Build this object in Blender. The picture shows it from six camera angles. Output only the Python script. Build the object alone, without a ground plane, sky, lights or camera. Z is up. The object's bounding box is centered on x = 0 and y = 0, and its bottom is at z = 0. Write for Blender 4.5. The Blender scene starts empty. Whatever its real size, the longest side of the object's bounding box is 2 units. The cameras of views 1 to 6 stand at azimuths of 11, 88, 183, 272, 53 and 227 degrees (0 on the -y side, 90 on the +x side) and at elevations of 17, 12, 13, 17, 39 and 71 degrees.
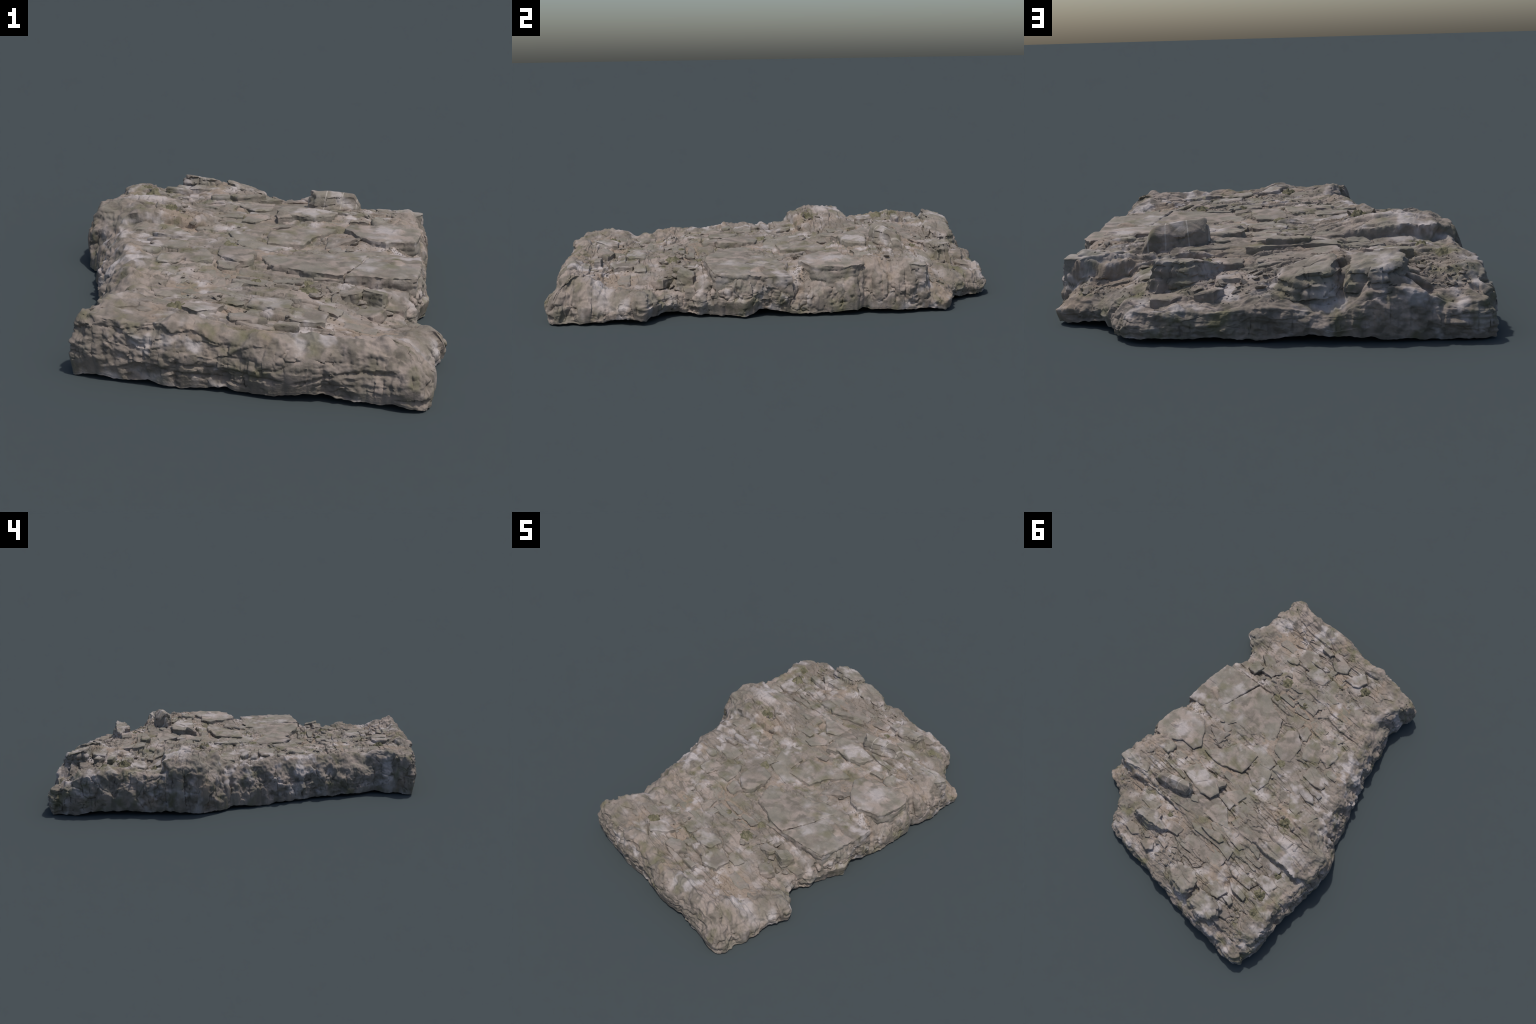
# Stratified bedrock outcrop: a jointed, tilted slab of layered stone, built from
# an outline, height control points, joint-bounded slabs, loose stones, moss and grit.
import bpy, math, random
import numpy as np
from mathutils import Vector, Matrix, noise as mnoise

rng = np.random.default_rng(7)
random.seed(7)

# ---------------------------------------------------------------- noise helpers
_perm = np.random.default_rng(11).permutation(256)
_perm = np.concatenate([_perm, _perm, _perm])
_grad = np.array([(1, 1, 0), (-1, 1, 0), (1, -1, 0), (-1, -1, 0), (1, 0, 1), (-1, 0, 1), (1, 0, -1), (-1, 0, -1),
                  (0, 1, 1), (0, -1, 1), (0, 1, -1), (0, -1, -1), (1, 1, 0), (-1, 1, 0), (0, -1, 1), (0, -1, -1)], float)


def perlin(x, y, z=0.0):
    x, y, z = np.broadcast_arrays(np.asarray(x, float), np.asarray(y, float), np.asarray(z, float))
    xi, yi, zi = np.floor(x).astype(int), np.floor(y).astype(int), np.floor(z).astype(int)
    xf, yf, zf = x - xi, y - yi, z - zi
    xi &= 255; yi &= 255; zi &= 255
    u, v, w = (t * t * t * (t * (t * 6 - 15) + 10) for t in (xf, yf, zf))
    out = 0
    for dx in (0, 1):
        for dy in (0, 1):
            for dz in (0, 1):
                h = _perm[_perm[_perm[xi + dx] + yi + dy] + zi + dz] & 15
                g = _grad[h]
                d = g[..., 0] * (xf - dx) + g[..., 1] * (yf - dy) + g[..., 2] * (zf - dz)
                out = out + d * (u if dx else 1 - u) * (v if dy else 1 - v) * (w if dz else 1 - w)
    return out


def fbm(x, y, z=0.0, octaves=4, gain=0.5):
    a, s, f = 1.0, 0.0, 1.0
    for o in range(octaves):
        s = s + a * perlin(x * f + 17.3 * o, y * f - 9.1 * o, np.asarray(z) * f + 5.7 * o)
        a *= gain; f *= 2.03
    return s


def billow(x, y, z=0.0, octaves=3, gain=0.5):
    a, s, f = 1.0, 0.0, 1.0
    for o in range(octaves):
        s = s + a * (1 - 2.2 * np.abs(perlin(x * f + 31.7 * o, y * f + 4.4 * o, np.asarray(z) * f - 8.8 * o)))
        a *= gain; f *= 2.1
    return s


def cells(x, y, seed=0):
    """Voronoi on a jittered grid: (random per cell, local x, local y, closeness to the border 0..1)."""
    xi, yi = np.floor(x).astype(int), np.floor(y).astype(int)
    f1 = np.full(x.shape, 9.0); f2 = f1.copy()
    rid = np.zeros(x.shape); lx = np.zeros(x.shape); ly = np.zeros(x.shape)
    for dx in (-1, 0, 1):
        for dy in (-1, 0, 1):
            cx, cy = xi + dx, yi + dy
            h = _perm[_perm[(cx + seed * 7) & 255] + ((cy + seed * 13) & 255)]
            px = cx + .5 + .42 * (_perm[h + 17] / 127.5 - 1)
            py = cy + .5 + .42 * (_perm[h + 91] / 127.5 - 1)
            d = np.hypot(x - px, y - py)
            near = d < f1
            f2 = np.where(near, f1, np.minimum(f2, d))
            rid = np.where(near, _perm[h + 133] / 255.0, rid)
            lx = np.where(near, x - px, lx); ly = np.where(near, y - py, ly)
            f1 = np.where(near, d, f1)
    return rid, lx, ly, np.clip(1 - (f2 - f1) / .5, 0, 1)


def chunk(x, y, seed=0, tilt=.8, groove=.9):
    """Broken-stone relief, about -1..1: each cell its own level and tilt, grooves between."""
    r, lx, ly, e = cells(x, y, seed)
    r2 = (r * 7.31) % 1; r3 = (r * 13.7) % 1
    return (r * 2 - 1) + tilt * ((r2 * 2 - 1) * lx + (r3 * 2 - 1) * ly) - groove * smooth(.72, 1, e)


def smooth(a, b, x):
    t = np.clip((x - a) / (b - a), 0, 1)
    return t * t * (3 - 2 * t)


# ---------------------------------------------------------------- foot outline
# (x, y, height of the ragged lower edge, how far the rim sits inside it)
FRONT = [(-0.363, -0.954, 0, 0.06), (-0.32, -0.968, 0.01, 0.045), (-0.274, -0.972, 0.016, 0.025), (-0.183, -0.976, 0.01, 0.02),
         (-0.101, -0.986, 0.018, 0.02), (-0.05, -0.985, 0.012, 0.02), (0.018, -0.979, 0.004, 0.05), (0.086, -0.975, 0.008, 0.04),
         (0.138, -0.977, 0.018, 0.04), (0.202, -0.982, 0.012, 0.04), (0.271, -0.989, 0.014, 0.04), (0.354, -0.989, 0.022, 0.06),
         (0.435, -0.978, 0.03, 0.06), (0.484, -0.977, 0.022, 0.06), (0.528, -0.979, 0.014, 0.06), (0.587, -0.975, 0.012, 0.06),
         (0.641, -0.981, 0.016, 0.07), (0.695, -0.99, 0.018, 0.08), (0.738, -0.985, 0.008, 0.1), (0.766, -0.967, 0.004, 0.11)]
RIGHT = [(0.778, -0.91, 0.006, 0.132), (0.778, -0.865, 0.008, 0.122), (0.788, -0.8, 0.012, 0.112), (0.782, -0.725, 0.012, 0.102),
         (0.77, -0.675, 0.023, 0.092), (0.803, -0.63, 0.024, 0.055), (0.8, -0.563, 0.02, 0.05), (0.742, -0.53, 0.022, 0.04),
         (0.672, -0.476, 0.024, 0.02), (0.655, -0.43, 0.016, 0.015), (0.682, -0.376, 0.022, 0.02), (0.688, -0.345, 0.012, 0.02),
         (0.686, -0.286, 0.01, 0.02), (0.703, -0.219, 0.012, 0.03), (0.732, -0.146, 0.004, 0.05), (0.715, -0.11, 0.018, 0.04),
         (0.692, -0.078, 0.034, 0.02), (0.705, -0.024, 0.03, 0.02), (0.709, 0.018, 0.024, 0.02), (0.706, 0.052, 0.008, 0.05),
         (0.716, 0.12, 0.013, 0.105), (0.72, 0.225, 0.017, 0.095), (0.711, 0.3, 0.02, 0.095), (0.702, 0.349, 0.026, 0.095),
         (0.688, 0.4, 0.02, 0.085), (0.709, 0.46, 0.022, 0.085), (0.707, 0.526, 0.018, 0.085), (0.695, 0.58, 0.012, 0.075),
         (0.682, 0.652, 0.02, 0.065), (0.688, 0.724, 0.008, 0.065)]
BACK = [(.622, .758, .010, .03), (.552, .783, .022, .03), (.500, .805, .025, .02), (.475, .835, .010, .04),
        (.443, .917, .018, .045), (.403, .960, .014, .04), (.343, .976, .020, .02), (.265, .977, .016, .015),
        (.201, .971, .010, .012), (.149, .973, .020, .012), (.052, .981, .014, .012), (-.045, .981, .012, .012),
        (-.109, .978, .018, .012), (-.148, .977, .026, .012), (-.220, .988, .026, .015), (-.275, .987, .020, .015),
        (-.351, .988, .018, .02), (-.427, .987, .010, .02), (-.478, .987, .014, .02), (-.554, .979, .004, .02),
        (-.63, .977, .008, .02), (-.70, .978, .007, .02), (-.737, .970, .006, .025), (-.781, .950, .000, .03)]
LEFT = [(-0.768, 0.91, 0.008, 0.045), (-0.78, 0.826, 0.006, 0.045), (-0.782, 0.8, 0.01, 0.045), (-0.785, 0.746, 0.024, 0.045),
        (-0.757, 0.7, 0.021, 0.045), (-0.751, 0.605, 0.022, 0.063), (-0.755, 0.514, 0.027, 0.068), (-0.752, 0.446, 0.015, 0.053),
        (-0.748, 0.36, 0.024, 0.063), (-0.745, 0.28, 0.016, 0.063), (-0.738, 0.215, 0.01, 0.063), (-0.731, 0.163, 0.006, 0.06),
        (-0.7, 0.085, 0.013, 0.15), (-0.666, 0.05, 0.008, 0.14), (-0.632, 0.023, 0.018, 0.13), (-0.62, -0.04, 0.016, 0.12),
        (-0.608, -0.09, 0.008, 0.105), (-0.566, -0.163, 0.003, 0.085), (-0.539, -0.221, 0.012, 0.08), (-0.514, -0.28, 0.007, 0.115),
        (-0.478, -0.37, 0.012, 0.105), (-0.452, -0.42, 0.016, 0.095), (-0.43, -0.51, 0.01, 0.085), (-0.42, -0.56, 0.015, 0.12),
        (-0.396, -0.637, 0.015, 0.12), (-0.368, -0.69, 0.013, 0.12), (-0.34, -0.75, 0.015, 0.1), (-0.352, -0.81, 0.006, 0.065),
        (-0.348, -0.87, 0.01, 0.065), (-0.364, -0.932, 0.002, 0.06)]

# ---------------------------------------------------------------- height control points
CREST = [(-.30, -.92, .212), (-.15, -.92, .200), (-.05, -.92, .215), (.10, -.92, .188), (.25, -.92, .185),
         (.40, -.92, .183), (.55, -.92, .195), (.64, -.90, .196), (.70, -.91, .170), (.73, -.94, .148), (.74, -.84, .150), (-.34, -.95, .198), (-.345, -.90, .205), (-.02, -.83, .208), (.20, -.80, .178),
         (.40, -.80, .160), (.60, -.79, .145), (.67, -.74, .126), (.73, -.60, .125), (.72, -.70, .13),
         (.60, -.50, .098), (.66, -.40, .093), (.46, -.45, .156), (.55, -.65, .13), (.416, -.654, .162),
         (.28, -.50, .187), (.28, -.66, .184), (.01, -.60, .196), (-.10, -.66, .188), (-.20, -.75, .205),
         (-.28, -.80, .228), (-.28, -.66, .200), (-.35, -.56, .218), (-.36, -.44, .208), (-.20, -.50, .200),
         (.0, -.45, .192)]
MIDDLE = [(.15, -.36, .178), (.33, -.36, .178), (.60, -.33, .140), (-.20, -.32, .209), (-.09, -.19, .208), (-.05, -.08, .204), (-.36, -.35, .205),
          (-.40, -.28, .218), (-.40, -.20, .208), (-.45, -.05, .204), (-.28, -.03, .210), (-.29, .08, .204),
          (.03, -.01, .198), (.30, -.15, .184), (.60, -.15, .180), (.64, -.02, .170), (.30, .05, .185),
          (.50, .14, .205), (.60, .22, .205), (.63, .09, .165), (-.06, .085, .204), (.10, .28, .212), (.30, .24, .208),
          (.50, .37, .214), (.60, .40, .210), (.62, .50, .206), (.62, .60, .206), (.53, .56, .214), (.40, .57, .215),
          (.20, .42, .240), (.30, .42, .232), (.20, .55, .225), (.0, .48, .232), (-.19, .54, .235), (-.22, .34, .228), (-.20, .20, .214),
          (-.32, .23, .250), (-.42, .10, .236), (-.44, .25, .276), (-.53, .26, .290), (-.60, .20, .264),
          (-.56, .09, .225), (-.67, .26, .250), (-.52, .35, .265), (-.62, .36, .246), (-.69, .38, .220),
          (-.45, .50, .222), (-.57, .46, .212), (-.30, .48, .222)]
REAR = [(-.57, .60, .232), (-.69, .55, .214), (-.70, .70, .215), (-.53, .68, .222), (-.40, .69, .215), (-.72, .85, .180),
        (-.65, .78, .224), (-.60, .90, .158), (-.52, .86, .186), (-.57, .85, .180), (-.50, .80, .200), (-.45, .935, .208), (-.34, .93, .182), (-.70, .91, .152), (-.40, .80, .216), (-.41, .90, .222), (-.34, .88, .214), (-.27, .86, .226), (-.15, .85, .200),
        (-.18, .92, .142), (.0, .79, .186), (.10, .80, .172), (.20, .82, .158), (.0, .90, .142), (.07, .86, .148), (.13, .88, .126), (.30, .87, .112), (.36, .79, .140), (.22, .70, .195),
        (.32, .68, .180), (.10, .65, .202), (.0, .70, .198), (-.15, .72, .205), (.50, .68, .130), (.45, .75, .116),
        (.60, .69, .112), (.66, .69, .105), (.42, .88, .118), (.40, .94, .102), (.30, .965, .106), (.0, .965, .110),
        (-.20, .965, .100), (-.27, .965, .093), (-.36, .965, .150), (-.47, .965, .175), (-.53, .965, .168),
        (-.60, .965, .122), (-.76, .94, .122)]

# small risers where one bed ends against the next: (from, to, height, reach behind the step)
RISERS = [((.62, .612), (.05, .598), .016, .035), ((.45, .578), (.08, .565), .010, .03), ((.0, .650), (-.30, .615), .018, .05), ((-.25, .70), (-.60, .66), .012, .05), ((.30, .345), (-.20, .325), .010, .05), ((-.22, .17), (-.52, .105), -.045, .07), ((-.16, .45), (-.32, .41), .012, .10), ((-.32, .41), (-.63, .375), .036, .12), ((-.63, .375), (-.78, .25), .030, .10),
          ((.70, .645), (.44, .63), .070, .035), ((.44, .63), (.18, .60), .020, .05),
          ((-.10, .80), (-.30, .83), .030, .06), ((-.30, .88), (-.56, .90), .035, .06)]

ctrl = np.array(CREST + MIDDLE + REAR)


def _tps(r2):
    return np.where(r2 > 1e-12, r2 * np.log(np.maximum(r2, 1e-12)) * 0.5, 0.0)


def _fit(pts, smoothing=2e-4):
    n = len(pts)
    d2 = ((pts[:, None, :2] - pts[None, :, :2]) ** 2).sum(-1)
    A = np.zeros((n + 3, n + 3))
    A[:n, :n] = _tps(d2) + smoothing * np.eye(n)
    A[:n, n] = 1; A[:n, n + 1:] = pts[:, :2]; A[n, :n] = 1; A[n + 1:, :n] = pts[:, :2].T
    return np.linalg.solve(A, np.concatenate([pts[:, 2], np.zeros(3)]))


coef = _fit(ctrl)


def swell(x, y):
    """Large-scale height of the outcrop's top."""
    x, y = np.asarray(x, float), np.asarray(y, float)
    z = coef[-3] + coef[-2] * x + coef[-1] * y
    for (cx, cy, _), c in zip(ctrl, coef[:-3]):
        z = z + c * _tps((x - cx) ** 2 + (y - cy) ** 2)
    return z


def risers(x, y):
    z = np.zeros(np.broadcast(x, y).shape)
    for (x0, y0), (x1, y1), h, reach in RISERS:
        t = (x - x0) / (x1 - x0)
        end = smooth(-.10, .04, t) * smooth(-.10, .04, 1 - t)
        d = y0 + (y1 - y0) * t + .012 * perlin(x * 14, y * 3, 2.2) - y
        z = z + end * h * .5 * np.tanh(d / .007) * np.exp(-np.abs(d) / reach)
    return z


def beds(x, y):
    """Thin beds cropping out along x: slow rise, sharp drop towards +y."""
    p = y * 9 + 1.3 * perlin(x * 1.6, y * 2.5, 7.7) + .35 * perlin(x * 7, y * 7, 1.7)
    f = p - np.floor(p)
    saw = np.where(f < .93, f / .93, (1 - f) / .07) - .5
    a = .35 + .65 * smooth(-.1, .3, perlin(x * 3.1, y * 3.7, 4.2))
    return saw * a


# hollows filled with smooth tan soil: centre, radii
SOIL_POCKETS = [((.52, -.70), (.17, .09)), ((-.06, -.58), (.10, .06)), ((.42, .66), (.24, .045)), ((.16, -.40), (.16, .045)),
                ((-.22, .64), (.12, .05)), ((.60, .08), (.09, .03)), ((.20, .20), (.12, .04)), ((-.30, .15), (.10, .04)), ((.10, -.74), (.08, .05))]


def soil_cover(x, y):
    m = np.zeros(np.broadcast(x, y).shape)
    for (cx, cy), (rx, ry) in SOIL_POCKETS:
        m = np.maximum(m, 1 - smooth(.5, 1.15, np.hypot((x - cx) / rx, (y - cy) / ry)))
    return m


def ground(x, y):
    return swell(x, y) + risers(x, y) - .003


# ---------------------------------------------------------------- bedrock
def closed_resample(pts, n):
    p = np.vstack([pts, pts[:1]])
    s = np.concatenate([[0], np.cumsum(np.linalg.norm(np.diff(p[:, :2], axis=0), axis=1))])
    t = np.linspace(0, s[-1], n, endpoint=False)
    return np.stack([np.interp(t, s, p[:, k]) for k in range(p.shape[1])], 1), t


def ring_blur(a, k, times=2):
    ker = np.ones(2 * k + 1) / (2 * k + 1)
    for _ in range(times):
        ext = np.concatenate([a[-k:], a, a[:k]])
        a = np.stack([np.convolve(ext[:, j], ker, 'valid') for j in range(a.shape[1])], 1)
    return a


N, TOP, WALL = 2000, 176, 60
foot, arc = closed_resample(np.array(FRONT + RIGHT + BACK + LEFT), N)
foot = ring_blur(foot, 3)
tan = ring_blur(np.roll(foot, -1, 0) - np.roll(foot, 1, 0), 14)[:, :2]
nrm = np.stack([tan[:, 1], -tan[:, 0]], 1); nrm /= np.linalg.norm(nrm, axis=1)[:, None]
rag = (.005 + .007 * np.abs(nrm[:, 0])) * fbm(foot[:, 0] * 20, foot[:, 1] * 20, 3.3, 3)
foot[:, :2] += nrm * (rag[:, None] - .006)
foot[:, 2] = np.clip(foot[:, 2] + .006 * fbm(foot[:, 0] * 26, foot[:, 1] * 26, 9.3, 3), 0, None)
foot[:, 2] -= foot[:, 2].min()
rim = foot[:, :2] - nrm * (foot[:, 3:4])
rim = ring_blur(rim, 8)
OUT = np.array([p[:2] for p in FRONT + RIGHT + BACK + LEFT])

# spine the top rings shrink to
sp0, sp1 = np.array([.18, -.62]), np.array([-.10, .58])
sd = sp1 - sp0
tt = np.clip(((rim - sp0) @ sd) / (sd @ sd), 0, 1)
spine = sp0 + tt[:, None] * sd

rows = []
tr = np.linspace(0, 1, TOP)
tr = 1 - (1 - tr) ** 1.08
for t in tr:
    xy = spine + (rim - spine) * t
    rows.append(np.column_stack([xy, ground(xy[:, 0], xy[:, 1])]))
zr = rows[-1][:, 2]
steep = (1.7 + .8 * np.abs(nrm[:, 1:2]))
recess = smooth(-.26, -.14, foot[:, 1]) * (1 - smooth(.09, .15, foot[:, 1])) * (nrm[:, 0] < -.3)
steep = steep - .75 * recess[:, None]
for k in range(1, WALL + 1):
    v = k / WALL
    f = 1 - (1 - v) ** steep
    xy = rim + (foot[:, :2] - rim) * f
    drop = v ** 1.12
    rows.append(np.column_stack([xy, zr + (foot[:, 2] - zr) * drop]))
G = np.array(rows)                                            # rows x N x 3


def grid_normals(G):
    ds = np.roll(G, -1, 1) - np.roll(G, 1, 1)
    dr = np.gradient(G, axis=0)
    n = np.cross(dr, ds)
    return n / np.maximum(np.linalg.norm(n, axis=2), 1e-9)[..., None]


# soften the turn from top to wall
for _ in range(5):
    a, b = TOP - 12, TOP + 10
    G[a:b] = G[a:b] * .5 + .25 * (G[a - 1:b - 1] + G[a + 1:b + 1])
nor = grid_normals(G)
nor[:12] = (0, 0, 1)
X, Y, Z = G[..., 0], G[..., 1], G[..., 2]
up = np.clip(nor[..., 2], 0, 1)
side = 1 - smooth(.35, .8, up)
face_y = np.abs(nor[..., 1]) * side
face_x = np.abs(nor[..., 0]) * side
rowidx = np.arange(TOP + WALL)[:, None] * np.ones((1, N))
rimdist = (TOP - rowidx) / TOP                                 # 1 centre .. 0 rim
margin = 1 - smooth(.10, .26, rimdist)                        # weathered border band
low = smooth(0, .14, (TOP + WALL - 1 - rowidx) / WALL)        # calm towards the foot edge

warp = .05 * fbm(X * 4, Y * 4, Z * 4 + 8, 2)
disp = .012 * fbm(X * 6, Y * 6, Z * 6, 3) * (.35 + .65 * margin)
disp += .011 * (billow(X * 7 + warp * 6, Y * 9, Z * 10, 3) - .55) * margin
disp += .006 * fbm(X * 16, Y * 16, Z * 16 + 3, 3) * margin
wx, wy, wz = (.03 * fbm(X * 7 + o, Y * 7, Z * 7 - o, 3) for o in (0, 11, 23))
# layered front and rear faces: long broken beds with creases between them
lay = Z * 30 + 1.3 * perlin(X * 1.7, Y * 2, Z * 3 + 1) + .6 * perlin(X * 6, Y * 6, Z * 6)
crease = smooth(.45, .98, 1 - np.abs((lay - np.floor(lay)) - .5) * 2)
m1 = smooth(-.05, .35, perlin(X * 3.0, Y * 4, Z * 9 + 3))
calm = np.where(Y < 0, 1, .45)
foothold = smooth(0, .5, (TOP + WALL - 1 - rowidx) / WALL)
disp += (.008 * face_y + .005 * face_x * (1 - recess[None, :] * 2)) * foothold
disp -= .0095 * crease * m1 * face_y * low * calm
disp += .0048 * chunk((X + wx * 2) * 5, (Z + wz * .6) * 24, 1, 1.4, .4) * face_y * low * calm
disp += .0025 * chunk((X + wy * 1.3) * 18, (Z + wx * .8) * 50, 2, 1, .5) * face_y * low * calm
# blocky, fluted flanks
disp += .016 * (billow(X * 4 + warp * 9, Y * 7 + warp * 9, Z * 5 + 2, 3) - .75) * face_x
joint = np.exp(-((Y - .045 + .02 * perlin(Z * 12, X * 5, 1.5)) / .010) ** 2) * (X < -.4)
disp -= .030 * joint * face_x * low
flute = (1 - 2.4 * np.abs(perlin((Y + wy) * 11, Z * 3.0, X * 3 + 4)))
disp += .010 * flute * face_x * low
disp += .0065 * chunk((Y + wy * 1.6) * 15, (Z + wz * 1.6) * 9, 3) * face_x * low
disp += .0035 * chunk((Y + wx) * 34, (Z + wy) * 26, 4) * face_x * low
disp += .006 * fbm(X * 17, Y * 17, Z * 17, 4, .55) * side * calm
disp += .0035 * fbm(X * 50, Y * 50, Z * 50, 3) * (.4 + .6 * side)
disp = np.where(side > .3, np.minimum(disp, .002 + .024 * foothold), disp)
disp *= np.where(rowidx >= TOP + WALL - 2, .4, 1)
G = G + nor * disp[..., None]
flat = 1 - side
G[..., 2] += flat * (.010 * beds(X, Y) * (1 - .6 * margin) - .003 * (1 - margin))
sand = np.maximum(smooth(-.02, .25, fbm(X * 3.4, Y * 5.0, 8.8, 3)), soil_cover(X, Y) * smooth(-.35, .1, fbm(X * 14, Y * 14, 5.5, 2)))           # soil-filled hollows lie smooth
core = flat * (1 - .55 * margin) * (1 - .75 * sand)
G[..., 2] += .0075 * chunk((X + wx) * 5.5, (Y + wy * .3) * 19, 5) * core
G[..., 2] += .0042 * chunk((X + wy) * 19, (Y + wx * .5) * 38, 6) * core
lam = Y * 34 + 1.5 * perlin(X * 2.2, Y * 4, 3.9) + .2 * perlin(X * 12, Y * 12, 6.1)
lf = lam - np.floor(lam)
G[..., 2] += core * (.0045 + .003 * smooth(.1, .3, Y)) * (np.where(lf < .88, lf / .88, (1 - lf) / .12) - .5) * smooth(-.15, .2, perlin(X * 4, Y * 5, 2.9))
G[..., 2] += flat * .003 * fbm(X * 18, Y * 34, 1.1, 3)
G[-1, :, 2] = foot[:, 2]
G[..., 2] = np.maximum(G[..., 2], 0)

# underside: closes the block a little above its ragged foot edge
under = []
for t in (.97, .9, .6, .25, 0):
    xy = spine + (foot[:, :2] - spine) * t
    under.append(np.column_stack([xy, foot[:, 2] * t + (1 - t) * .03 + .006]))
full = np.concatenate([G, np.array(under)])
R = full.shape[0]
verts = full.reshape(-1, 3)
i = np.arange(R - 1)[:, None] * N
j = np.arange(N)[None, :]
j2 = (j + 1) % N
faces = np.stack([i + j, i + N + j, i + N + j2, i + j2], -1).reshape(-1, 4)


# ---------------------------------------------------------------- mesh plumbing
def make_mesh(name, verts, faces, sharp=None):
    me = bpy.data.meshes.new(name)
    me.from_pydata([tuple(v) for v in np.asarray(verts, float)], [], [tuple(int(q) for q in f) for f in faces])
    me.validate()
    me.polygons.foreach_set("use_smooth", np.ones(len(me.polygons), bool))
    if sharp:
        me.set_sharp_from_angle(angle=math.radians(sharp))
    me.update()
    return me


def add_part(name, me, mat, parent):
    ob = bpy.data.objects.new(name, me)
    bpy.context.scene.collection.objects.link(ob)
    ob.parent = parent
    if mat and not me.materials:
        me.materials.append(mat)
    return ob


# ---------------------------------------------------------------- materials
def nodes_of(name):
    m = bpy.data.materials.new(name)
    m.use_nodes = True
    nt = m.node_tree
    return m, nt, nt.nodes["Principled BSDF"]


class Graph:
    def __init__(self, nt):
        self.nt = nt

    def n(self, kind, **kw):
        nd = self.nt.nodes.new(kind)
        for k, v in kw.items():
            setattr(nd, k, v)
        return nd

    def link(self, a, b):
        self.nt.links.new(a, b)

    def noise(self, vec, scale, detail=3, rough=.55, distortion=0):
        nd = self.n("ShaderNodeTexNoise")
        nd.inputs["Scale"].default_value = scale
        nd.inputs["Detail"].default_value = detail
        nd.inputs["Roughness"].default_value = rough
        nd.inputs["Distortion"].default_value = distortion
        self.link(vec, nd.inputs["Vector"])
        return nd.outputs["Fac"]

    def ramp(self, fac, a, b):
        nd = self.n("ShaderNodeMapRange", interpolation_type='SMOOTHSTEP')
        nd.inputs["From Min"].default_value = a
        nd.inputs["From Max"].default_value = b
        self.link(fac, nd.inputs["Value"])
        return nd.outputs["Result"]

    def math(self, op, a, b):
        nd = self.n("ShaderNodeMath", operation=op)
        for s, v in zip(nd.inputs, (a, b)):
            if isinstance(v, (int, float)):
                s.default_value = v
            else:
                self.link(v, s)
        return nd.outputs[0]

    def mix(self, fac, a, b, mode='MIX'):
        nd = self.n("ShaderNodeMix", data_type='RGBA', blend_type=mode)
        for s, v in ((nd.inputs[0], fac), (nd.inputs[6], a), (nd.inputs[7], b)):
            if isinstance(v, (int, float)):
                s.default_value = v
            elif isinstance(v, tuple):
                s.default_value = (*v, 1)
            else:
                self.link(v, s)
        return nd.outputs[2]

    def shift(self, vec, loc=(0, 0, 0), scale=(1, 1, 1)):
        nd = self.n("ShaderNodeMapping")
        nd.inputs["Location"].default_value = loc
        nd.inputs["Scale"].default_value = scale
        self.link(vec, nd.inputs["Vector"])
        return nd.outputs["Vector"]


TAUPE = (.166, .145, .122)
GREYGREEN = (.204, .189, .157)
PINKISH = (.298, .249, .217)
PALE = (.425, .388, .380)
OLIVE = (.128, .122, .070)
PALE_SPOTS = [((.68, -.75), (.10, .07)), ((.59, .60), (.10, .05)), ((.54, .24), (.08, .06)), ((.19, .38), (.07, .05)),
              ((-.50, .28), (.15, .06)), ((-.31, -.03), (.07, .03)), ((-.33, -.82), (.05, .06))]
SOIL = (.262, .208, .164)


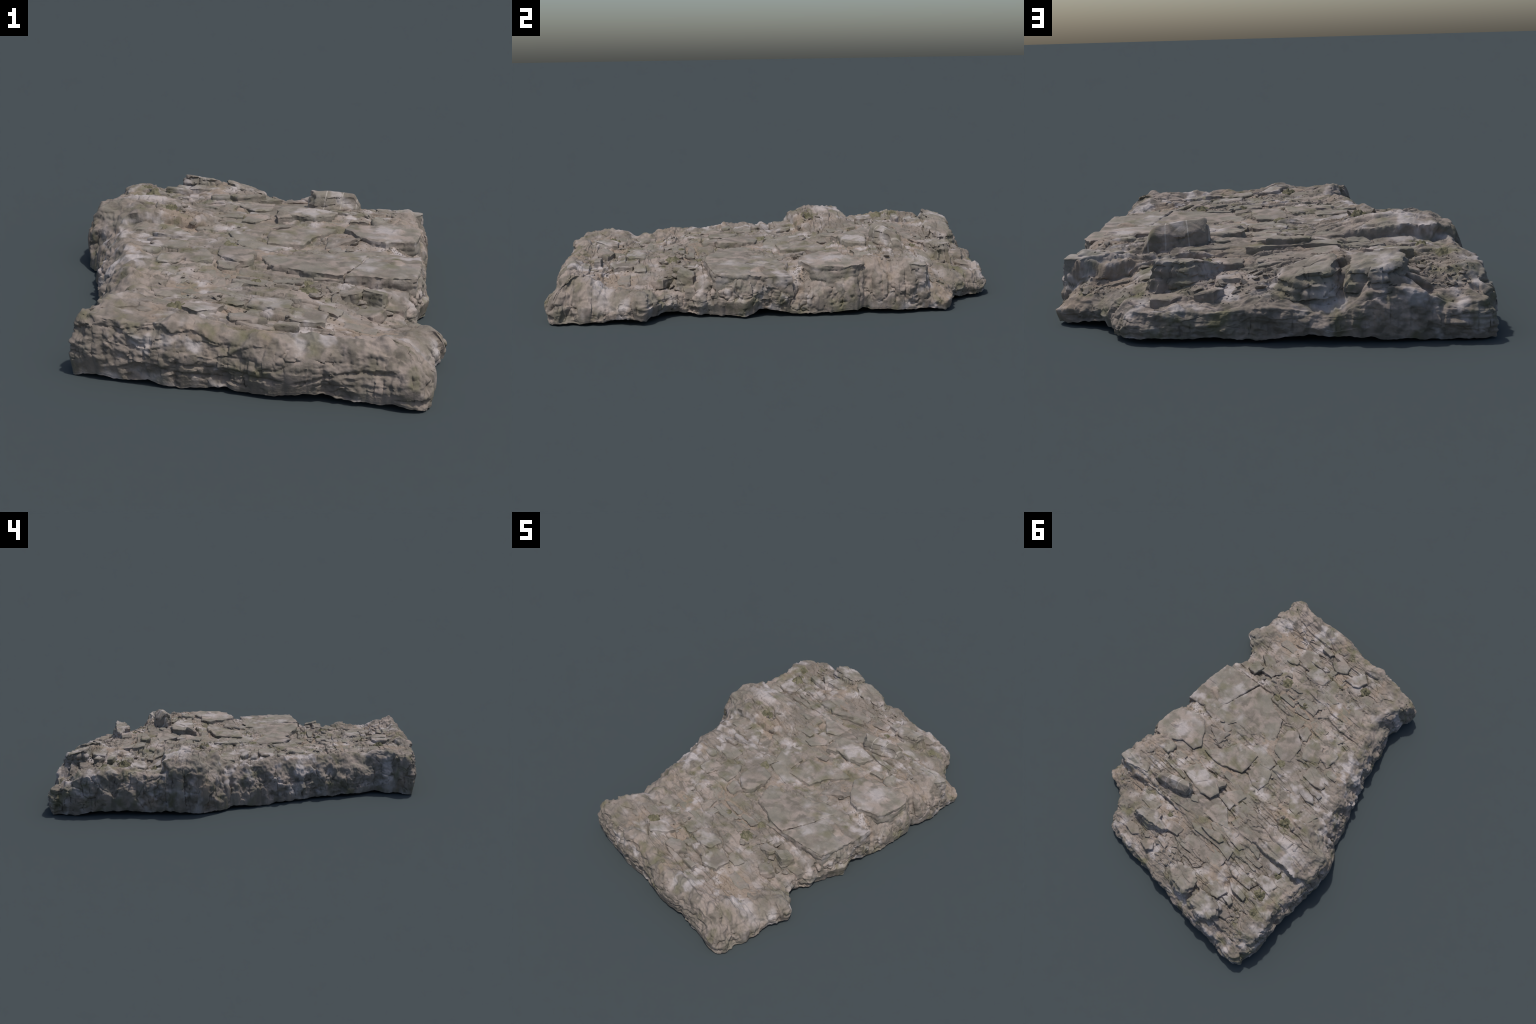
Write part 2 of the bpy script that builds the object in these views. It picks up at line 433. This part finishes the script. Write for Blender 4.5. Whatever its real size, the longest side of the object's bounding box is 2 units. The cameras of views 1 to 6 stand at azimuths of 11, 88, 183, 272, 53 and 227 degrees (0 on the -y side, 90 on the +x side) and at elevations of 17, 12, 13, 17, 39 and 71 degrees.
def stone_material(name, soil=0.0, pale=1.0, grey=.5, per_piece=False, pockets=False, algae=.8, pale_spots=False, veins=False):
    m, nt, bsdf = nodes_of(name)
    g = Graph(nt)
    co = g.n("ShaderNodeTexCoord").outputs["Object"]
    if per_piece:
        info = g.n("ShaderNodeObjectInfo")
        off = g.n("ShaderNodeVectorMath", operation='ADD')
        g.link(co, off.inputs[0])
        sc = g.n("ShaderNodeVectorMath", operation='SCALE')
        sc.inputs[0].default_value = (7.1, 3.7, 5.3)
        g.link(info.outputs["Random"], sc.inputs["Scale"])
        g.link(sc.outputs[0], off.inputs[1])
        co = off.outputs[0]
    # cloudy mottling of dark grey-taupe and light pinkish grey
    tone = g.ramp(g.noise(g.shift(co, (3.1, 1.2, .4)), 20, 2, .5, .4), .38, .60)
    wide = g.ramp(g.noise(g.shift(co, (6.6, 2.9, .1)), 4.2, 2), .35, .65)
    tone = g.math('MULTIPLY', tone, g.math('ADD', g.math('MULTIPLY', wide, .65), .35))
    col = g.mix(tone, TAUPE, PINKISH)
    gg = g.ramp(g.noise(g.shift(co, (8.4, -2.2, 3.4)), 7, 3), .62 - .24 * grey, .80 - .24 * grey)
    col = g.mix(g.math('MULTIPLY', gg, .75), col, GREYGREEN)
    if soil:
        sl = g.ramp(g.noise(g.shift(co, (.7, 9.2, 6.6)), 5.5, 4), .64 - .3 * soil, .80 - .3 * soil)
        if pockets:
            for (cx, cy), (rx, ry) in SOIL_POCKETS:
                d = g.n("ShaderNodeVectorMath", operation='LENGTH')
                g.link(g.shift(co, (-cx / rx, -cy / ry, 0), (1 / rx, 1 / ry, 0)), d.inputs[0])
                e = g.math('ADD', d.outputs["Value"], g.math('MULTIPLY', g.noise(co, 16, 3), .9))
                inv = g.n("ShaderNodeMapRange", interpolation_type='SMOOTHSTEP')
                inv.inputs["From Min"].default_value = 1.15
                inv.inputs["From Max"].default_value = 1.65
                inv.inputs["To Min"].default_value = 1
                inv.inputs["To Max"].default_value = 0
                g.link(e, inv.inputs["Value"])
                sl = g.math('MAXIMUM', sl, inv.outputs["Result"])
        col = g.mix(g.math('MULTIPLY', sl, .85), col, SOIL)
    # pale, slightly lilac crust blotches
    pl = g.ramp(g.noise(g.shift(co, (-4.2, 7.7, 1.9)), 15, 2, .5), .46, .64)
    big = g.ramp(g.noise(g.shift(co, (1.4, 5.5, -3.1)), 5.0, 2), .42, .62)
    pl = g.math('MULTIPLY', g.math('MULTIPLY', pl, big), .8 * pale)
    col = g.mix(pl, col, PALE)
    if pale_spots:
        for (cx, cy), (rx, ry) in PALE_SPOTS:
            d = g.n("ShaderNodeVectorMath", operation='LENGTH')
            g.link(g.shift(co, (-cx / rx, -cy / ry, 0), (1 / rx, 1 / ry, 0)), d.inputs[0])
            e = g.math('ADD', d.outputs["Value"], g.math('MULTIPLY', g.noise(co, 22, 3), 1.4))
            spot = g.ramp(e, 1.75, .95)
            col = g.mix(g.math('MULTIPLY', spot, .65), col, PALE)
    if veins:
        v = g.n("ShaderNodeTexWave", wave_type='BANDS', bands_direction='X')
        v.inputs["Scale"].default_value = 4.5
        v.inputs["Distortion"].default_value = 5
        v.inputs["Detail"].default_value = 2
        g.link(g.shift(co, (0, 0, 0), (1, .3, .5)), v.inputs["Vector"])
        col = g.mix(g.math('MULTIPLY', g.ramp(v.outputs["Fac"], .975, 1.0), .6), col, (.45, .41, .37))
    # thin algae and lichen
    al = g.ramp(g.noise(g.shift(co, (12.2, 3.3, -6.1)), 12, 2, .55), .46, .72)
    al2 = g.ramp(g.noise(g.shift(co, (-9.2, 4.1, 2.1)), 4.6, 2), .36, .58)
    col = g.mix(g.math('MULTIPLY', g.math('MULTIPLY', al, al2), algae), col, OLIVE)
    # fine grain
    fine = g.ramp(g.noise(co, 140, 4, .65), .25, .75)
    col = g.mix(.22, col, g.mix(fine, (.35, .35, .35), (.68, .66, .64)), 'OVERLAY')
    g.link(col, bsdf.inputs["Base Color"])
    bsdf.inputs["Roughness"].default_value = .92
    bsdf.inputs["Specular IOR Level"].default_value = .2
    bump = g.n("ShaderNodeBump")
    bump.inputs["Strength"].default_value = .35
    bump.inputs["Distance"].default_value = .006
    h = g.math('ADD', g.noise(g.shift(co, (2, 2, 2), (.7, 1.2, 1.2)), 60, 5, .6), g.math('MULTIPLY', fine, .25))
    g.link(h, bump.inputs["Height"])
    g.link(bump.outputs[0], bsdf.inputs["Normal"])
    return m


def moss_material():
    m, nt, bsdf = nodes_of("moss")
    g = Graph(nt)
    co = g.n("ShaderNodeTexCoord").outputs["Object"]
    col = g.mix(g.ramp(g.noise(co, 45, 4), .35, .65), (.100, .094, .060), (.180, .164, .110))
    g.link(col, bsdf.inputs["Base Color"])
    bsdf.inputs["Roughness"].default_value = 1
    bsdf.inputs["Specular IOR Level"].default_value = .1
    return m


M_BED = stone_material("weathered_bedrock", soil=.32, pale=1.0, grey=.4, pockets=True, pale_spots=True)
M_SLAB = stone_material("bedding_slab_stone", soil=0, pale=.8, grey=.85, algae=.6, pale_spots=True)
M_STONE = stone_material("loose_stone", soil=0, pale=.7, grey=.6, per_piece=True)
M_GRIT = stone_material("grit", soil=.6, pale=.4, grey=.4)
M_MOSS = moss_material()

# ---------------------------------------------------------------- the thing
root = bpy.data.objects.new("rock_outcrop", None)
bpy.context.scene.collection.objects.link(root)
root["label"] = "low jointed slab of layered grey-brown bedrock with moss"
root["category"] = "rock"

bed_me = make_mesh("bedrock", verts, faces, 50)
bedrock = add_part("bedrock", bed_me, M_BED, root)


# bedrock height look-up for resting things on it
from mathutils.bvhtree import BVHTree
bvh = BVHTree.FromPolygons([tuple(v) for v in G.reshape(-1, 3)],
                           [tuple(int(q) for q in f) for f in faces if f.max() < (TOP + WALL) * N])


def floor_z(x, y):
    hit = bvh.ray_cast(Vector((x, y, 2)), Vector((0, 0, -1)))
    return hit[0].z if hit[0] else .1


def inside(p, poly):
    c = False
    for a, b in zip(poly, np.roll(poly, -1, 0)):
        if (a[1] > p[1]) != (b[1] > p[1]) and p[0] < (b[0] - a[0]) * (p[1] - a[1]) / (b[1] - a[1]) + a[0]:
            c = not c
    return c


def edge_dist(p, poly):
    a = np.asarray(poly); b = np.roll(a, -1, 0)
    d = b - a
    t = np.clip(((p - a) * d).sum(1) / np.maximum((d * d).sum(1), 1e-12), 0, 1)
    return np.linalg.norm(a + t[:, None] * d - p, axis=1).min()


# ---------------------------------------------------------------- slabs
def slab_mesh(name, poly, top, thick, seed, rough=1.0, batter=.12):
    """Joint-bounded plate: polygon plan, top height function, layered broken edges."""
    poly = np.array(poly, float)
    per = np.linalg.norm(np.roll(poly, -1, 0) - poly, axis=1)
    pts = []
    step = max(.005, per.sum() / 260)
    for a, b, L in zip(poly, np.roll(poly, -1, 0), per):
        k = max(2, int(L / step))
        for q in range(k):
            pts.append(a + (b - a) * q / k)
    pts = np.array(pts); n = len(pts)
    c = poly.mean(0)
    out = pts - c
    out /= np.maximum(np.linalg.norm(out, axis=1)[:, None], 1e-6)
    pts = pts + out * (rough * (.006 * fbm(pts[:, 0] * 18, pts[:, 1] * 18, seed * 1.7, 2) + .004 * fbm(pts[:, 0] * 60, pts[:, 1] * 60, seed, 2)))[:, None]
    arc_s = np.concatenate([[0], np.cumsum(np.linalg.norm(np.diff(pts, axis=0), axis=1))])
    big = min(1.0, thick / .06)
    pts = pts + out * (max(rough - .6, .2) * big * .006 * chunk(arc_s * 18, 0 * arc_s + seed, 7))[:, None]
    m = int(np.clip(np.sqrt(per.sum()) * 18, 7, 26))
    V = []
    for t in np.linspace(0, 1, m) ** .85:
        xy = c + (pts - c) * max(t, .01)
        x, y = xy[:, 0], xy[:, 1]
        z = top(x, y) + rough * (.0055 * fbm(x * 13, y * 20, seed, 3) + .003 * beds(x * 1.7, y * 1.7 + seed))
        z = z + rough * .0022 * chunk(x * 11 + .3 * perlin(x * 9, y * 9, seed), y * 17 + seed, 8)
        if t == 1:
            z = z - .003 - .005 * np.clip(fbm(x * 30, y * 30, seed + 4, 2), 0, 1)
        V.append(np.column_stack([xy, z]))
    edge = V[-1]
    K = int(np.clip(thick / .005, 5, 20))
    for k in range(1, K + 1):
        d = thick * k / K
        o = batter * d + rough * (.006 * perlin(edge[:, 0] * 9, edge[:, 1] * 9, (edge[:, 2] - d) * 70 + seed)
                                  + .004 * perlin(edge[:, 0] * 40, edge[:, 1] * 40, (edge[:, 2] - d) * 40 + seed)
                                  + .0045 * big * chunk(arc_s * 15 + .4 * perlin(arc_s * 30, d * 30, seed), (edge[:, 2] - d) * 26 + seed, 9))
        V.append(np.column_stack([edge[:, :2] + out * o[:, None], edge[:, 2] - d]))
    V = np.array(V); Rr = V.shape[0]
    F = []
    for r in range(Rr - 1):
        for q in range(n):
            q2 = (q + 1) % n
            F.append((r * n + q, r * n + n + q, r * n + n + q2, r * n + q2))
    F.append(tuple(range(n))[::-1])
    F.append(tuple((Rr - 1) * n + q for q in range(n))[::-1])
    # ngons on top and bottom close the plate
    me = make_mesh(name, V.reshape(-1, 3), F, 38)
    return me


def plane(cx, cy, z, gx=0.0, gy=0.0):
    return lambda x, y: z + gx * (x - cx) + gy * (y - cy)


# big slabs read off the outcrop: plan, (height at the plan's middle, slope along x, slope along y), thickness
SLABS = [
    ([(.16, -.265), (.06, -.085), (.15, -.055), (.26, -.05), (.36, -.04), (.38, .01), (.50, .02), (.47, -.15), (.43, -.322), (.33, -.315), (.24, -.28)], (.189, .02, -.05), .09),
    ([(.506, .02), (.60, .03), (.69, .055), (.70, -.10), (.69, -.27), (.56, -.30), (.438, -.325), (.477, -.15)], (.186, -.03, -.05), .10),
    ([(.62, .13), (.55, .09), (.49, .10), (.44, .14), (.37, .23), (.39, .28), (.48, .29), (.55, .35), (.64, .37), (.68, .31), (.68, .23), (.66, .14)], (.214, -.04, .03), .09),
    ([(.45, .14), (.44, .09), (.38, .13), (.37, .18)], (.200, .2, -.1), .04),
    ([(.44, .10), (.32, .04), (.31, .14), (.35, .13)], (.203, .15, .1), .04),
    ([(.34, .23), (.26, .13), (.23, .03), (.09, .01), (.07, .10), (.07, .16), (.19, .22), (.26, .235)], (.207, -.02, .08), .035),
    ([(.05, .13), (.06, .04), (-.05, .02), (-.09, .09), (-.08, .16), (-.03, .17)], (.205, -.04, .05), .03),
    ([(.04, .31), (-.01, .24), (-.07, .25), (-.06, .33), (-.06, .38), (.03, .37)], (.220, .0, .04), .03),
    ([(.32, .42), (.30, .33), (.20, .31), (.12, .31), (.06, .36), (.07, .42), (.14, .44), (.25, .43)], (.243, -.03, .04), .05),
    ([(.14, .30), (.08, .28), (.065, .30), (.08, .34), (.12, .33)], (.242, -.1, .35), .05),
    ([(.03, .51), (.03, .42), (-.04, .38), (-.09, .42), (-.15, .47), (-.06, .50)], (.230, 0, .03), .03),
    ([(-.03, .58), (-.08, .55), (-.15, .52), (-.19, .54), (-.18, .57), (-.09, .585)], (.252, -.0, 0), .03),
    ([(.04, .60), (-.03, .57), (-.19, .54), (-.27, .54), (-.29, .60), (-.20, .59), (-.12, .60), (-.01, .62)], (.233, -.02, 0), .03),
    ([(.0, .65), (-.12, .61), (-.28, .60), (-.29, .67), (-.24, .69), (-.13, .73), (-.01, .74)], (.214, -.08, -.12), .04),
    ([(.335, .80), (.31, .75), (.25, .71), (.20, .695), (.19, .73), (.11, .735), (.13, .76), (.20, .785), (.27, .80)], (.217, .06, .10), .10),
    ([(.12, .74), (.04, .72), (.04, .66), (.11, .67), (.15, .69)], (.203, .05, -.05), .05),
    ([(.675, .63), (.67, .57), (.56, .545), (.49, .55), (.47, .59), (.54, .615), (.61, .64)], (.212, -.06, .0), .10),
    ([(.24, .60), (.28, .53), (.17, .51), (.08, .52), (.10, .57)], (.222, -.02, 0), .03),
    ([(.19, .50), (.14, .46), (.10, .49), (.14, .51)], (.230, 0, 0), .03),
    ([(-.07, .36), (-.08, .29), (-.25, .26), (-.25, .31), (-.15, .36)], (.224, -.02, .03), .03),
    ([(-.40, .675), (-.45, .66), (-.53, .67), (-.535, .70), (-.44, .705)], (.233, -.05, 0), .04),
    ([(-.31, .78), (-.33, .73), (-.43, .73), (-.42, .80), (-.38, .81)], (.226, -.02, .0), .03),
    ([(-.57, .56), (-.60, .55), (-.61, .49), (-.55, .475), (-.49, .51), (-.50, .56)], (.216, .0, .12), .025),
]
SLABS += [
    ([(-.58, .69), (-.62, .68), (-.65, .72), (-.59, .74), (-.56, .72)], (.212, .1, 0), .04),
    ([(-.43, .77), (-.46, .73), (-.50, .75), (-.50, .78)], (.226, 0, .1), .03),
    ([(-.315, .84), (-.39, .82), (-.465, .83), (-.49, .875), (-.475, .925), (-.40, .945), (-.31, .93)], (.250, -.10, -.25), .07),
    ([(-.085, .82), (-.16, .79), (-.255, .81), (-.285, .86), (-.25, .925), (-.14, .92), (-.09, .88)], (.222, -.24, -.18), .08),
    ([(.17, .85), (.12, .83), (.09, .88), (.12, .915), (.19, .90)], (.146, -.2, .1), .05),
    ([(.33, .86), (.27, .84), (.22, .87), (.26, .91), (.33, .90)], (.132, .0, -.1), .04),
    ([(-.24, -.03), (-.31, -.05), (-.35, -.05), (-.38, -.02), (-.33, .0), (-.26, -.01)], (.214, -.05, -.3), .04),
    ([(-.23, .03), (-.24, -.005), (-.33, .01), (-.36, .04), (-.36, .11), (-.30, .10)], (.203, .02, .1), .03),
    ([(-.37, .03), (-.46, .02), (-.44, .12), (-.37, .12)], (.214, -.1, .05), .03),
    ([(.42, -.65), (.42, -.73), (.34, -.76), (.27, -.72), (.27, -.66), (.35, -.63)], (.172, -.03, .02), .035),
    ([(.43, -.37), (.43, -.42), (.32, -.46), (.32, -.39), (.36, -.38)], (.168, 0, -.1), .035),
    ([(.39, -.44), (.39, -.53), (.34, -.54), (.34, -.46)], (.165, .1, 0), .04),
    ([(.51, -.41), (.50, -.46), (.43, -.47), (.43, -.42)], (.177, .1, -.1), .06),
    ([(.60, -.37), (.58, -.44), (.51, -.43), (.53, -.36)], (.172, -.15, -.25), .07),
    ([(.665, -.36), (.655, -.405), (.57, -.42), (.60, -.36)], (.112, -.06, .1), .035),
    ([(.60, -.50), (.56, -.56), (.48, -.52), (.52, -.46)], (.136, .15, .1), .035),
    ([(.02, -.44), (.04, -.50), (.0, -.53), (-.03, -.49)], (.187, 0, .2), .03),
    ([(.10, -.47), (.09, -.53), (.02, -.54), (.05, -.49)], (.186, 0, .1), .03),
    ([(.21, -.56), (.20, -.61), (.08, -.61), (.0, -.61), (.04, -.55), (.15, -.52)], (.184, -.08, -.05), .03),
    ([(.35, -.80), (.35, -.83), (.27, -.83), (.28, -.80)], (.184, 0, 0), .03),
    ([(-.10, -.58), (-.08, -.65), (-.16, -.69), (-.21, -.59)], (.190, -.04, 0), .025),
    ([(.44, -.30), (.43, -.325), (.325, -.34), (.32, -.295)], (.180, -.03, 0), .035),
    ([(.07, -.15), (.08, -.25), (.03, -.28), (-.06, -.22), (-.08, -.11), (-.04, -.07), (.05, -.09)], (.206, -.03, -.05), .035),
    ([(.04, -.285), (.02, -.35), (-.03, -.34), (-.05, -.28), (-.03, -.26)], (.200, -.05, 0), .035),
    ([(-.20, -.10), (-.19, -.20), (-.31, -.18), (-.35, -.15), (-.35, -.12), (-.28, -.10)], (.213, -.02, .05), .03),
    ([(-.07, -.235), (-.06, -.31), (-.16, -.32), (-.21, -.23), (-.12, -.17)], (.209, -.02, 0), .03),
    ([(.09, -.75), (.07, -.79), (.03, -.86), (-.03, -.83), (-.01, -.77), (.02, -.75)], (.212, -.12, -.06), .05),
    ([(.24, -.78), (.20, -.83), (.13, -.84), (.11, -.79), (.17, -.75)], (.192, -.05, -.1), .03),
]
slab_objs = []
taken = []
for k, (poly, (z, gx, gy), th) in enumerate(SLABS):
    c = np.mean(poly, 0)
    rg = 1.5 if (th > .065 and c[1] > .7) else .7
    z += .001
    me = slab_mesh("slab", poly, plane(c[0], c[1], z, gx, gy), th, 3.1 * k + 1, rg, .32 if rg > 1 else .06)
    slab_objs.append(add_part("slab", me, M_SLAB, root))
    taken.append(np.array(poly))

# upright wedge of veined stone standing on edge
wedge_poly = [(.40, .575), (.405, .535), (.33, .495), (.22, .455), (.185, .48), (.19, .515), (.27, .55)]


def wedge_top(x, y):
    t = (x - .19) / .21
    d = (y - (.475 + .38 * (x - .2)))
    return .312 - .018 * t - .05 * smooth(.85, 1.02, t) - 1.1 * np.maximum(d - .008, 0) - .8 * np.maximum(-d - .012, 0)


add_part("wedge", slab_mesh("wedge", wedge_poly, wedge_top, .08, 55.5, 1.0, .25),
         stone_material("veined_wedge_stone", 0, 1.0, .7, veins=True), root)
taken.append(np.array(wedge_poly))

# remaining paving: joint-bounded plates by repeated splitting along the two joint directions
tiles = []


def split(x0, x1, y0, y1, depth):
    w, h = x1 - x0, y1 - y0
    if (w < .24 and h < .11 and random.random() < .55) or (w < .12 and h < .08) or depth > 9:
        tiles.append((x0, x1, y0, y1)); return
    f = random.uniform(.35, .65)
    if w / h > random.uniform(1.1, 2.3) * (1.7 if y0 > .2 else 1):
        split(x0, x0 + w * f, y0, y1, depth + 1); split(x0 + w * f, x1, y0, y1, depth + 1)
    else:
        split(x0, x1, y0, y0 + h * f, depth + 1); split(x0, x1, y0 + h * f, y1, depth + 1)


split(-.74, .70, -.86, .94, 0)
kk = 0
for (x0, x1, y0, y1) in tiles:
    if random.random() < .16:
        continue
    gap = random.uniform(.002, .008)
    q = [(x0 + gap, y0 + gap), (x1 - gap, y0 + gap), (x1 - gap, y1 - gap), (x0 + gap, y1 - gap)]
    poly = []
    for a in range(4):
        p, nx_ = q[a], q[(a + 1) % 4]
        jx, jy = random.uniform(-.012, .012), random.uniform(-.012, .012)
        if random.random() < .4:      # broken corner
            pv = q[a - 1]
            f1, f2 = random.uniform(.1, .35), random.uniform(.1, .35)
            poly.append((p[0] + (pv[0] - p[0]) * f1, p[1] + (pv[1] - p[1]) * f1))
            poly.append((p[0] + (nx_[0] - p[0]) * f2, p[1] + (nx_[1] - p[1]) * f2))
        else:
            poly.append((p[0] + jx, p[1] + jy))
    poly = np.array(poly); c = poly.mean(0)
    poly = c + (poly - c) * .97
    if not inside(c, OUT) or (c[0] < -.26 and .10 < c[1] < .42):   # the massive hump is unbroken
        continue
    dmin = min(edge_dist(p, OUT) for p in np.vstack([poly, c]))
    need = .11 if c[1] < -.7 or c[0] < -.2 else .07
    if dmin < need or not all(inside(p, OUT) for p in poly):
        continue
    hit = False
    for tk in taken[:len(SLABS) + 1]:
        if inside(c, tk) or sum(inside(p, tk) for p in poly) >= 2 or edge_dist(c, tk) < .02:
            hit = True; break
    if hit:
        continue
    e = .03
    z0 = float(ground(c[0], c[1]))
    gx = float(ground(c[0] + e, c[1]) - ground(c[0] - e, c[1])) / (2 * e)
    gy = float(ground(c[0], c[1] + e) - ground(c[0], c[1] - e)) / (2 * e)
    gx = np.clip(gx, -.5, .5) + random.gauss(0, .035); gy = np.clip(gy, -.5, .5) + random.gauss(0, .06)
    z0 += random.uniform(-.007, .010)
    me = slab_mesh("slab", poly, plane(c[0], c[1], z0, gx, gy), .03, 200 + 2.3 * kk)
    add_part("slab", me, M_SLAB, root)
    taken.append(poly)
    kk += 1
print("paving plates:", kk)

# ---------------------------------------------------------------- loose stones (shared meshes)
import bmesh
stone_meshes = []
for s in range(10):
    r = random.Random(100 + s)
    bm = bmesh.new()
    for _ in range(11):
        v = Vector((r.gauss(0, 1), r.gauss(0, 1), r.gauss(0, 1))).normalized()
        bm.verts.new((v.x * r.uniform(.7, 1.0), v.y * r.uniform(.45, .7), v.z * r.uniform(.22, .42)))
    bmesh.ops.convex_hull(bm, input=bm.verts[:])
    for v in [v for v in bm.verts if not v.link_faces]:
        bm.verts.remove(v)
    bmesh.ops.bevel(bm, geom=bm.edges[:], offset=.035, segments=1, affect='EDGES')
    bmesh.ops.triangulate(bm, faces=bm.faces[:])
    bmesh.ops.subdivide_edges(bm, edges=bm.edges[:], cuts=1, use_grid_fill=True)
    for v in bm.verts:
        v.co += v.normal * .05 * mnoise.noise(v.co * 3 + Vector((s, 0, 0)))
    me = bpy.data.meshes.new("stone")
    bm.to_mesh(me); bm.free()
    me.polygons.foreach_set("use_smooth", np.ones(len(me.polygons), bool))
    me.set_sharp_from_angle(angle=math.radians(30))
    me.materials.append(M_STONE)
    stone_meshes.append(me)

# rubble pockets: centre, spread, number, size range
POCKETS = [((.05, .81), (.24, .05), 26, (.012, .030)), ((-.62, .86), (.09, .05), 14, (.012, .028)), ((-.20, .90), (.14, .03), 10, (.010, .022)), ((.50, -.47), (.12, .08), 14, (.018, .040)), ((.28, -.43), (.12, .06), 12, (.012, .030)),
           ((.35, .09), (.12, .05), 12, (.015, .032)), ((.60, .10), (.06, .03), 12, (.008, .018)),
           ((.45, .45), (.15, .06), 14, (.012, .028)), ((.30, .62), (.16, .05), 12, (.010, .024)),
           ((-.10, .68), (.12, .04), 10, (.010, .020)), ((-.55, .77), (.08, .05), 14, (.012, .026)),
           ((-.45, .55), (.12, .06), 8, (.010, .022)), ((-.30, .20), (.10, .06), 8, (.012, .028)),
           ((.05, -.70), (.12, .06), 10, (.010, .025)), ((-.15, -.45), (.12, .08), 10, (.010, .022)),
           ((.20, .82), (.14, .04), 12, (.012, .026)), ((.55, .70), (.08, .03), 10, (.010, .022)),
           ((.05, -.02), (.25, .15), 10, (.010, .022)), ((.45, -.75), (.12, .06), 8, (.008, .018))]
cnt = 0
for (cx, cy), (sx, sy), num, (a, b) in POCKETS:
    for _ in range(num):
        x, y = random.gauss(cx, sx * .6), random.gauss(cy, sy * .6)
        if not inside((x, y), OUT) or edge_dist(np.array((x, y)), OUT) < .05:
            continue
        s = random.uniform(a, b)
        ob = bpy.data.objects.new("stone", random.choice(stone_meshes))
        bpy.context.scene.collection.objects.link(ob)
        ob.parent = root
        ob.location = (x, y, floor_z(x, y) + s * .12)
        ob.rotation_euler = (random.gauss(0, .3), random.gauss(0, .3), random.gauss(0, .7))
        ob.scale = (s, s * random.uniform(.8, 1.2), s)
        cnt += 1
print("stones:", cnt)

# ---------------------------------------------------------------- grit
gv, gf = [], []
tet = np.array([(1, 0, -.4), (-.5, .87, -.4), (-.5, -.87, -.4), (.6, .3, .4), (-.5, .35, .45), (-.1, -.6, .4)])
tf = [(0, 1, 2), (3, 4, 5), (0, 3, 5), (0, 5, 2), (2, 5, 4), (2, 4, 1), (1, 4, 3), (1, 3, 0)]
for (cx, cy), (sx, sy), num, _ in POCKETS:
    for _ in range(num * 12):
        x, y = random.gauss(cx, sx * .8), random.gauss(cy, sy * .9)
        if not inside((x, y), OUT) or edge_dist(np.array((x, y)), OUT) < .04:
            continue
        s = random.uniform(.0018, .0055)
        ang = random.random() * 6.28
        ca, sa = math.cos(ang), math.sin(ang)
        z = floor_z(x, y)
        b0 = len(gv)
        for t in tet:
            p = t * s * random.uniform(.7, 1.2)
            gv.append((x + ca * p[0] - sa * p[1], y + sa * p[0] + ca * p[1], z + p[2] + s * .15))
        gf += [tuple(b0 + q for q in f) for f in tf]
grit = add_part("grit", make_mesh("grit", gv, gf, 20), M_GRIT, root)
grit["kind"] = "stuff"

# ---------------------------------------------------------------- moss tufts
MOSS = [(-.570, .605, .040, .022), (-.625, .70, .025, .016), (-.36, .20, .035, .022), (.33, -.47, .040, .014),
        (.14, -.44, .030, .012), (.30, -.36, .03, .010), (-.05, -.06, .035, .008), (.02, -.01, .03, .008),
        (-.03, .13, .02, .008), (-.56, .44, .025, .010), (.17, .66, .02, .008), (-.06, -.78, .035, .018)]
for k, (cx, cy, r, h) in enumerate(MOSS):
    n, m = 44, 14
    V, F = [], []
    for a in range(m):
        t = a / (m - 1)
        for q in range(n):
            th = 2 * math.pi * q / n
            rr = r * t * (1 + .35 * mnoise.noise(Vector((math.cos(th) * 2, math.sin(th) * 2, k * 3.1))))
            x, y = cx + rr * math.cos(th), cy + rr * math.sin(th)
            V.append((x, y, rr, t))
    P = np.array(V)
    base = np.array([floor_z(v[0], v[1]) for v in V])
    lump = fbm(P[:, 0] * 55, P[:, 1] * 55, k, 3)
    z = base + h * (1 - P[:, 3] ** 2) * (.75 + .9 * lump) - .003 * P[:, 3] ** 3 + .002 * perlin(P[:, 0] * 200, P[:, 1] * 200, k)
    co = np.column_stack([P[:, 0], P[:, 1], z])
    for a in range(m - 1):
        for q in range(n):
            q2 = (q + 1) % n
            F.append((a * n + q, a * n + n + q, a * n + n + q2, a * n + q2))
    add_part("moss_tuft", make_mesh("moss_tuft", co, F), M_MOSS, root)

bpy.context.view_layer.update()
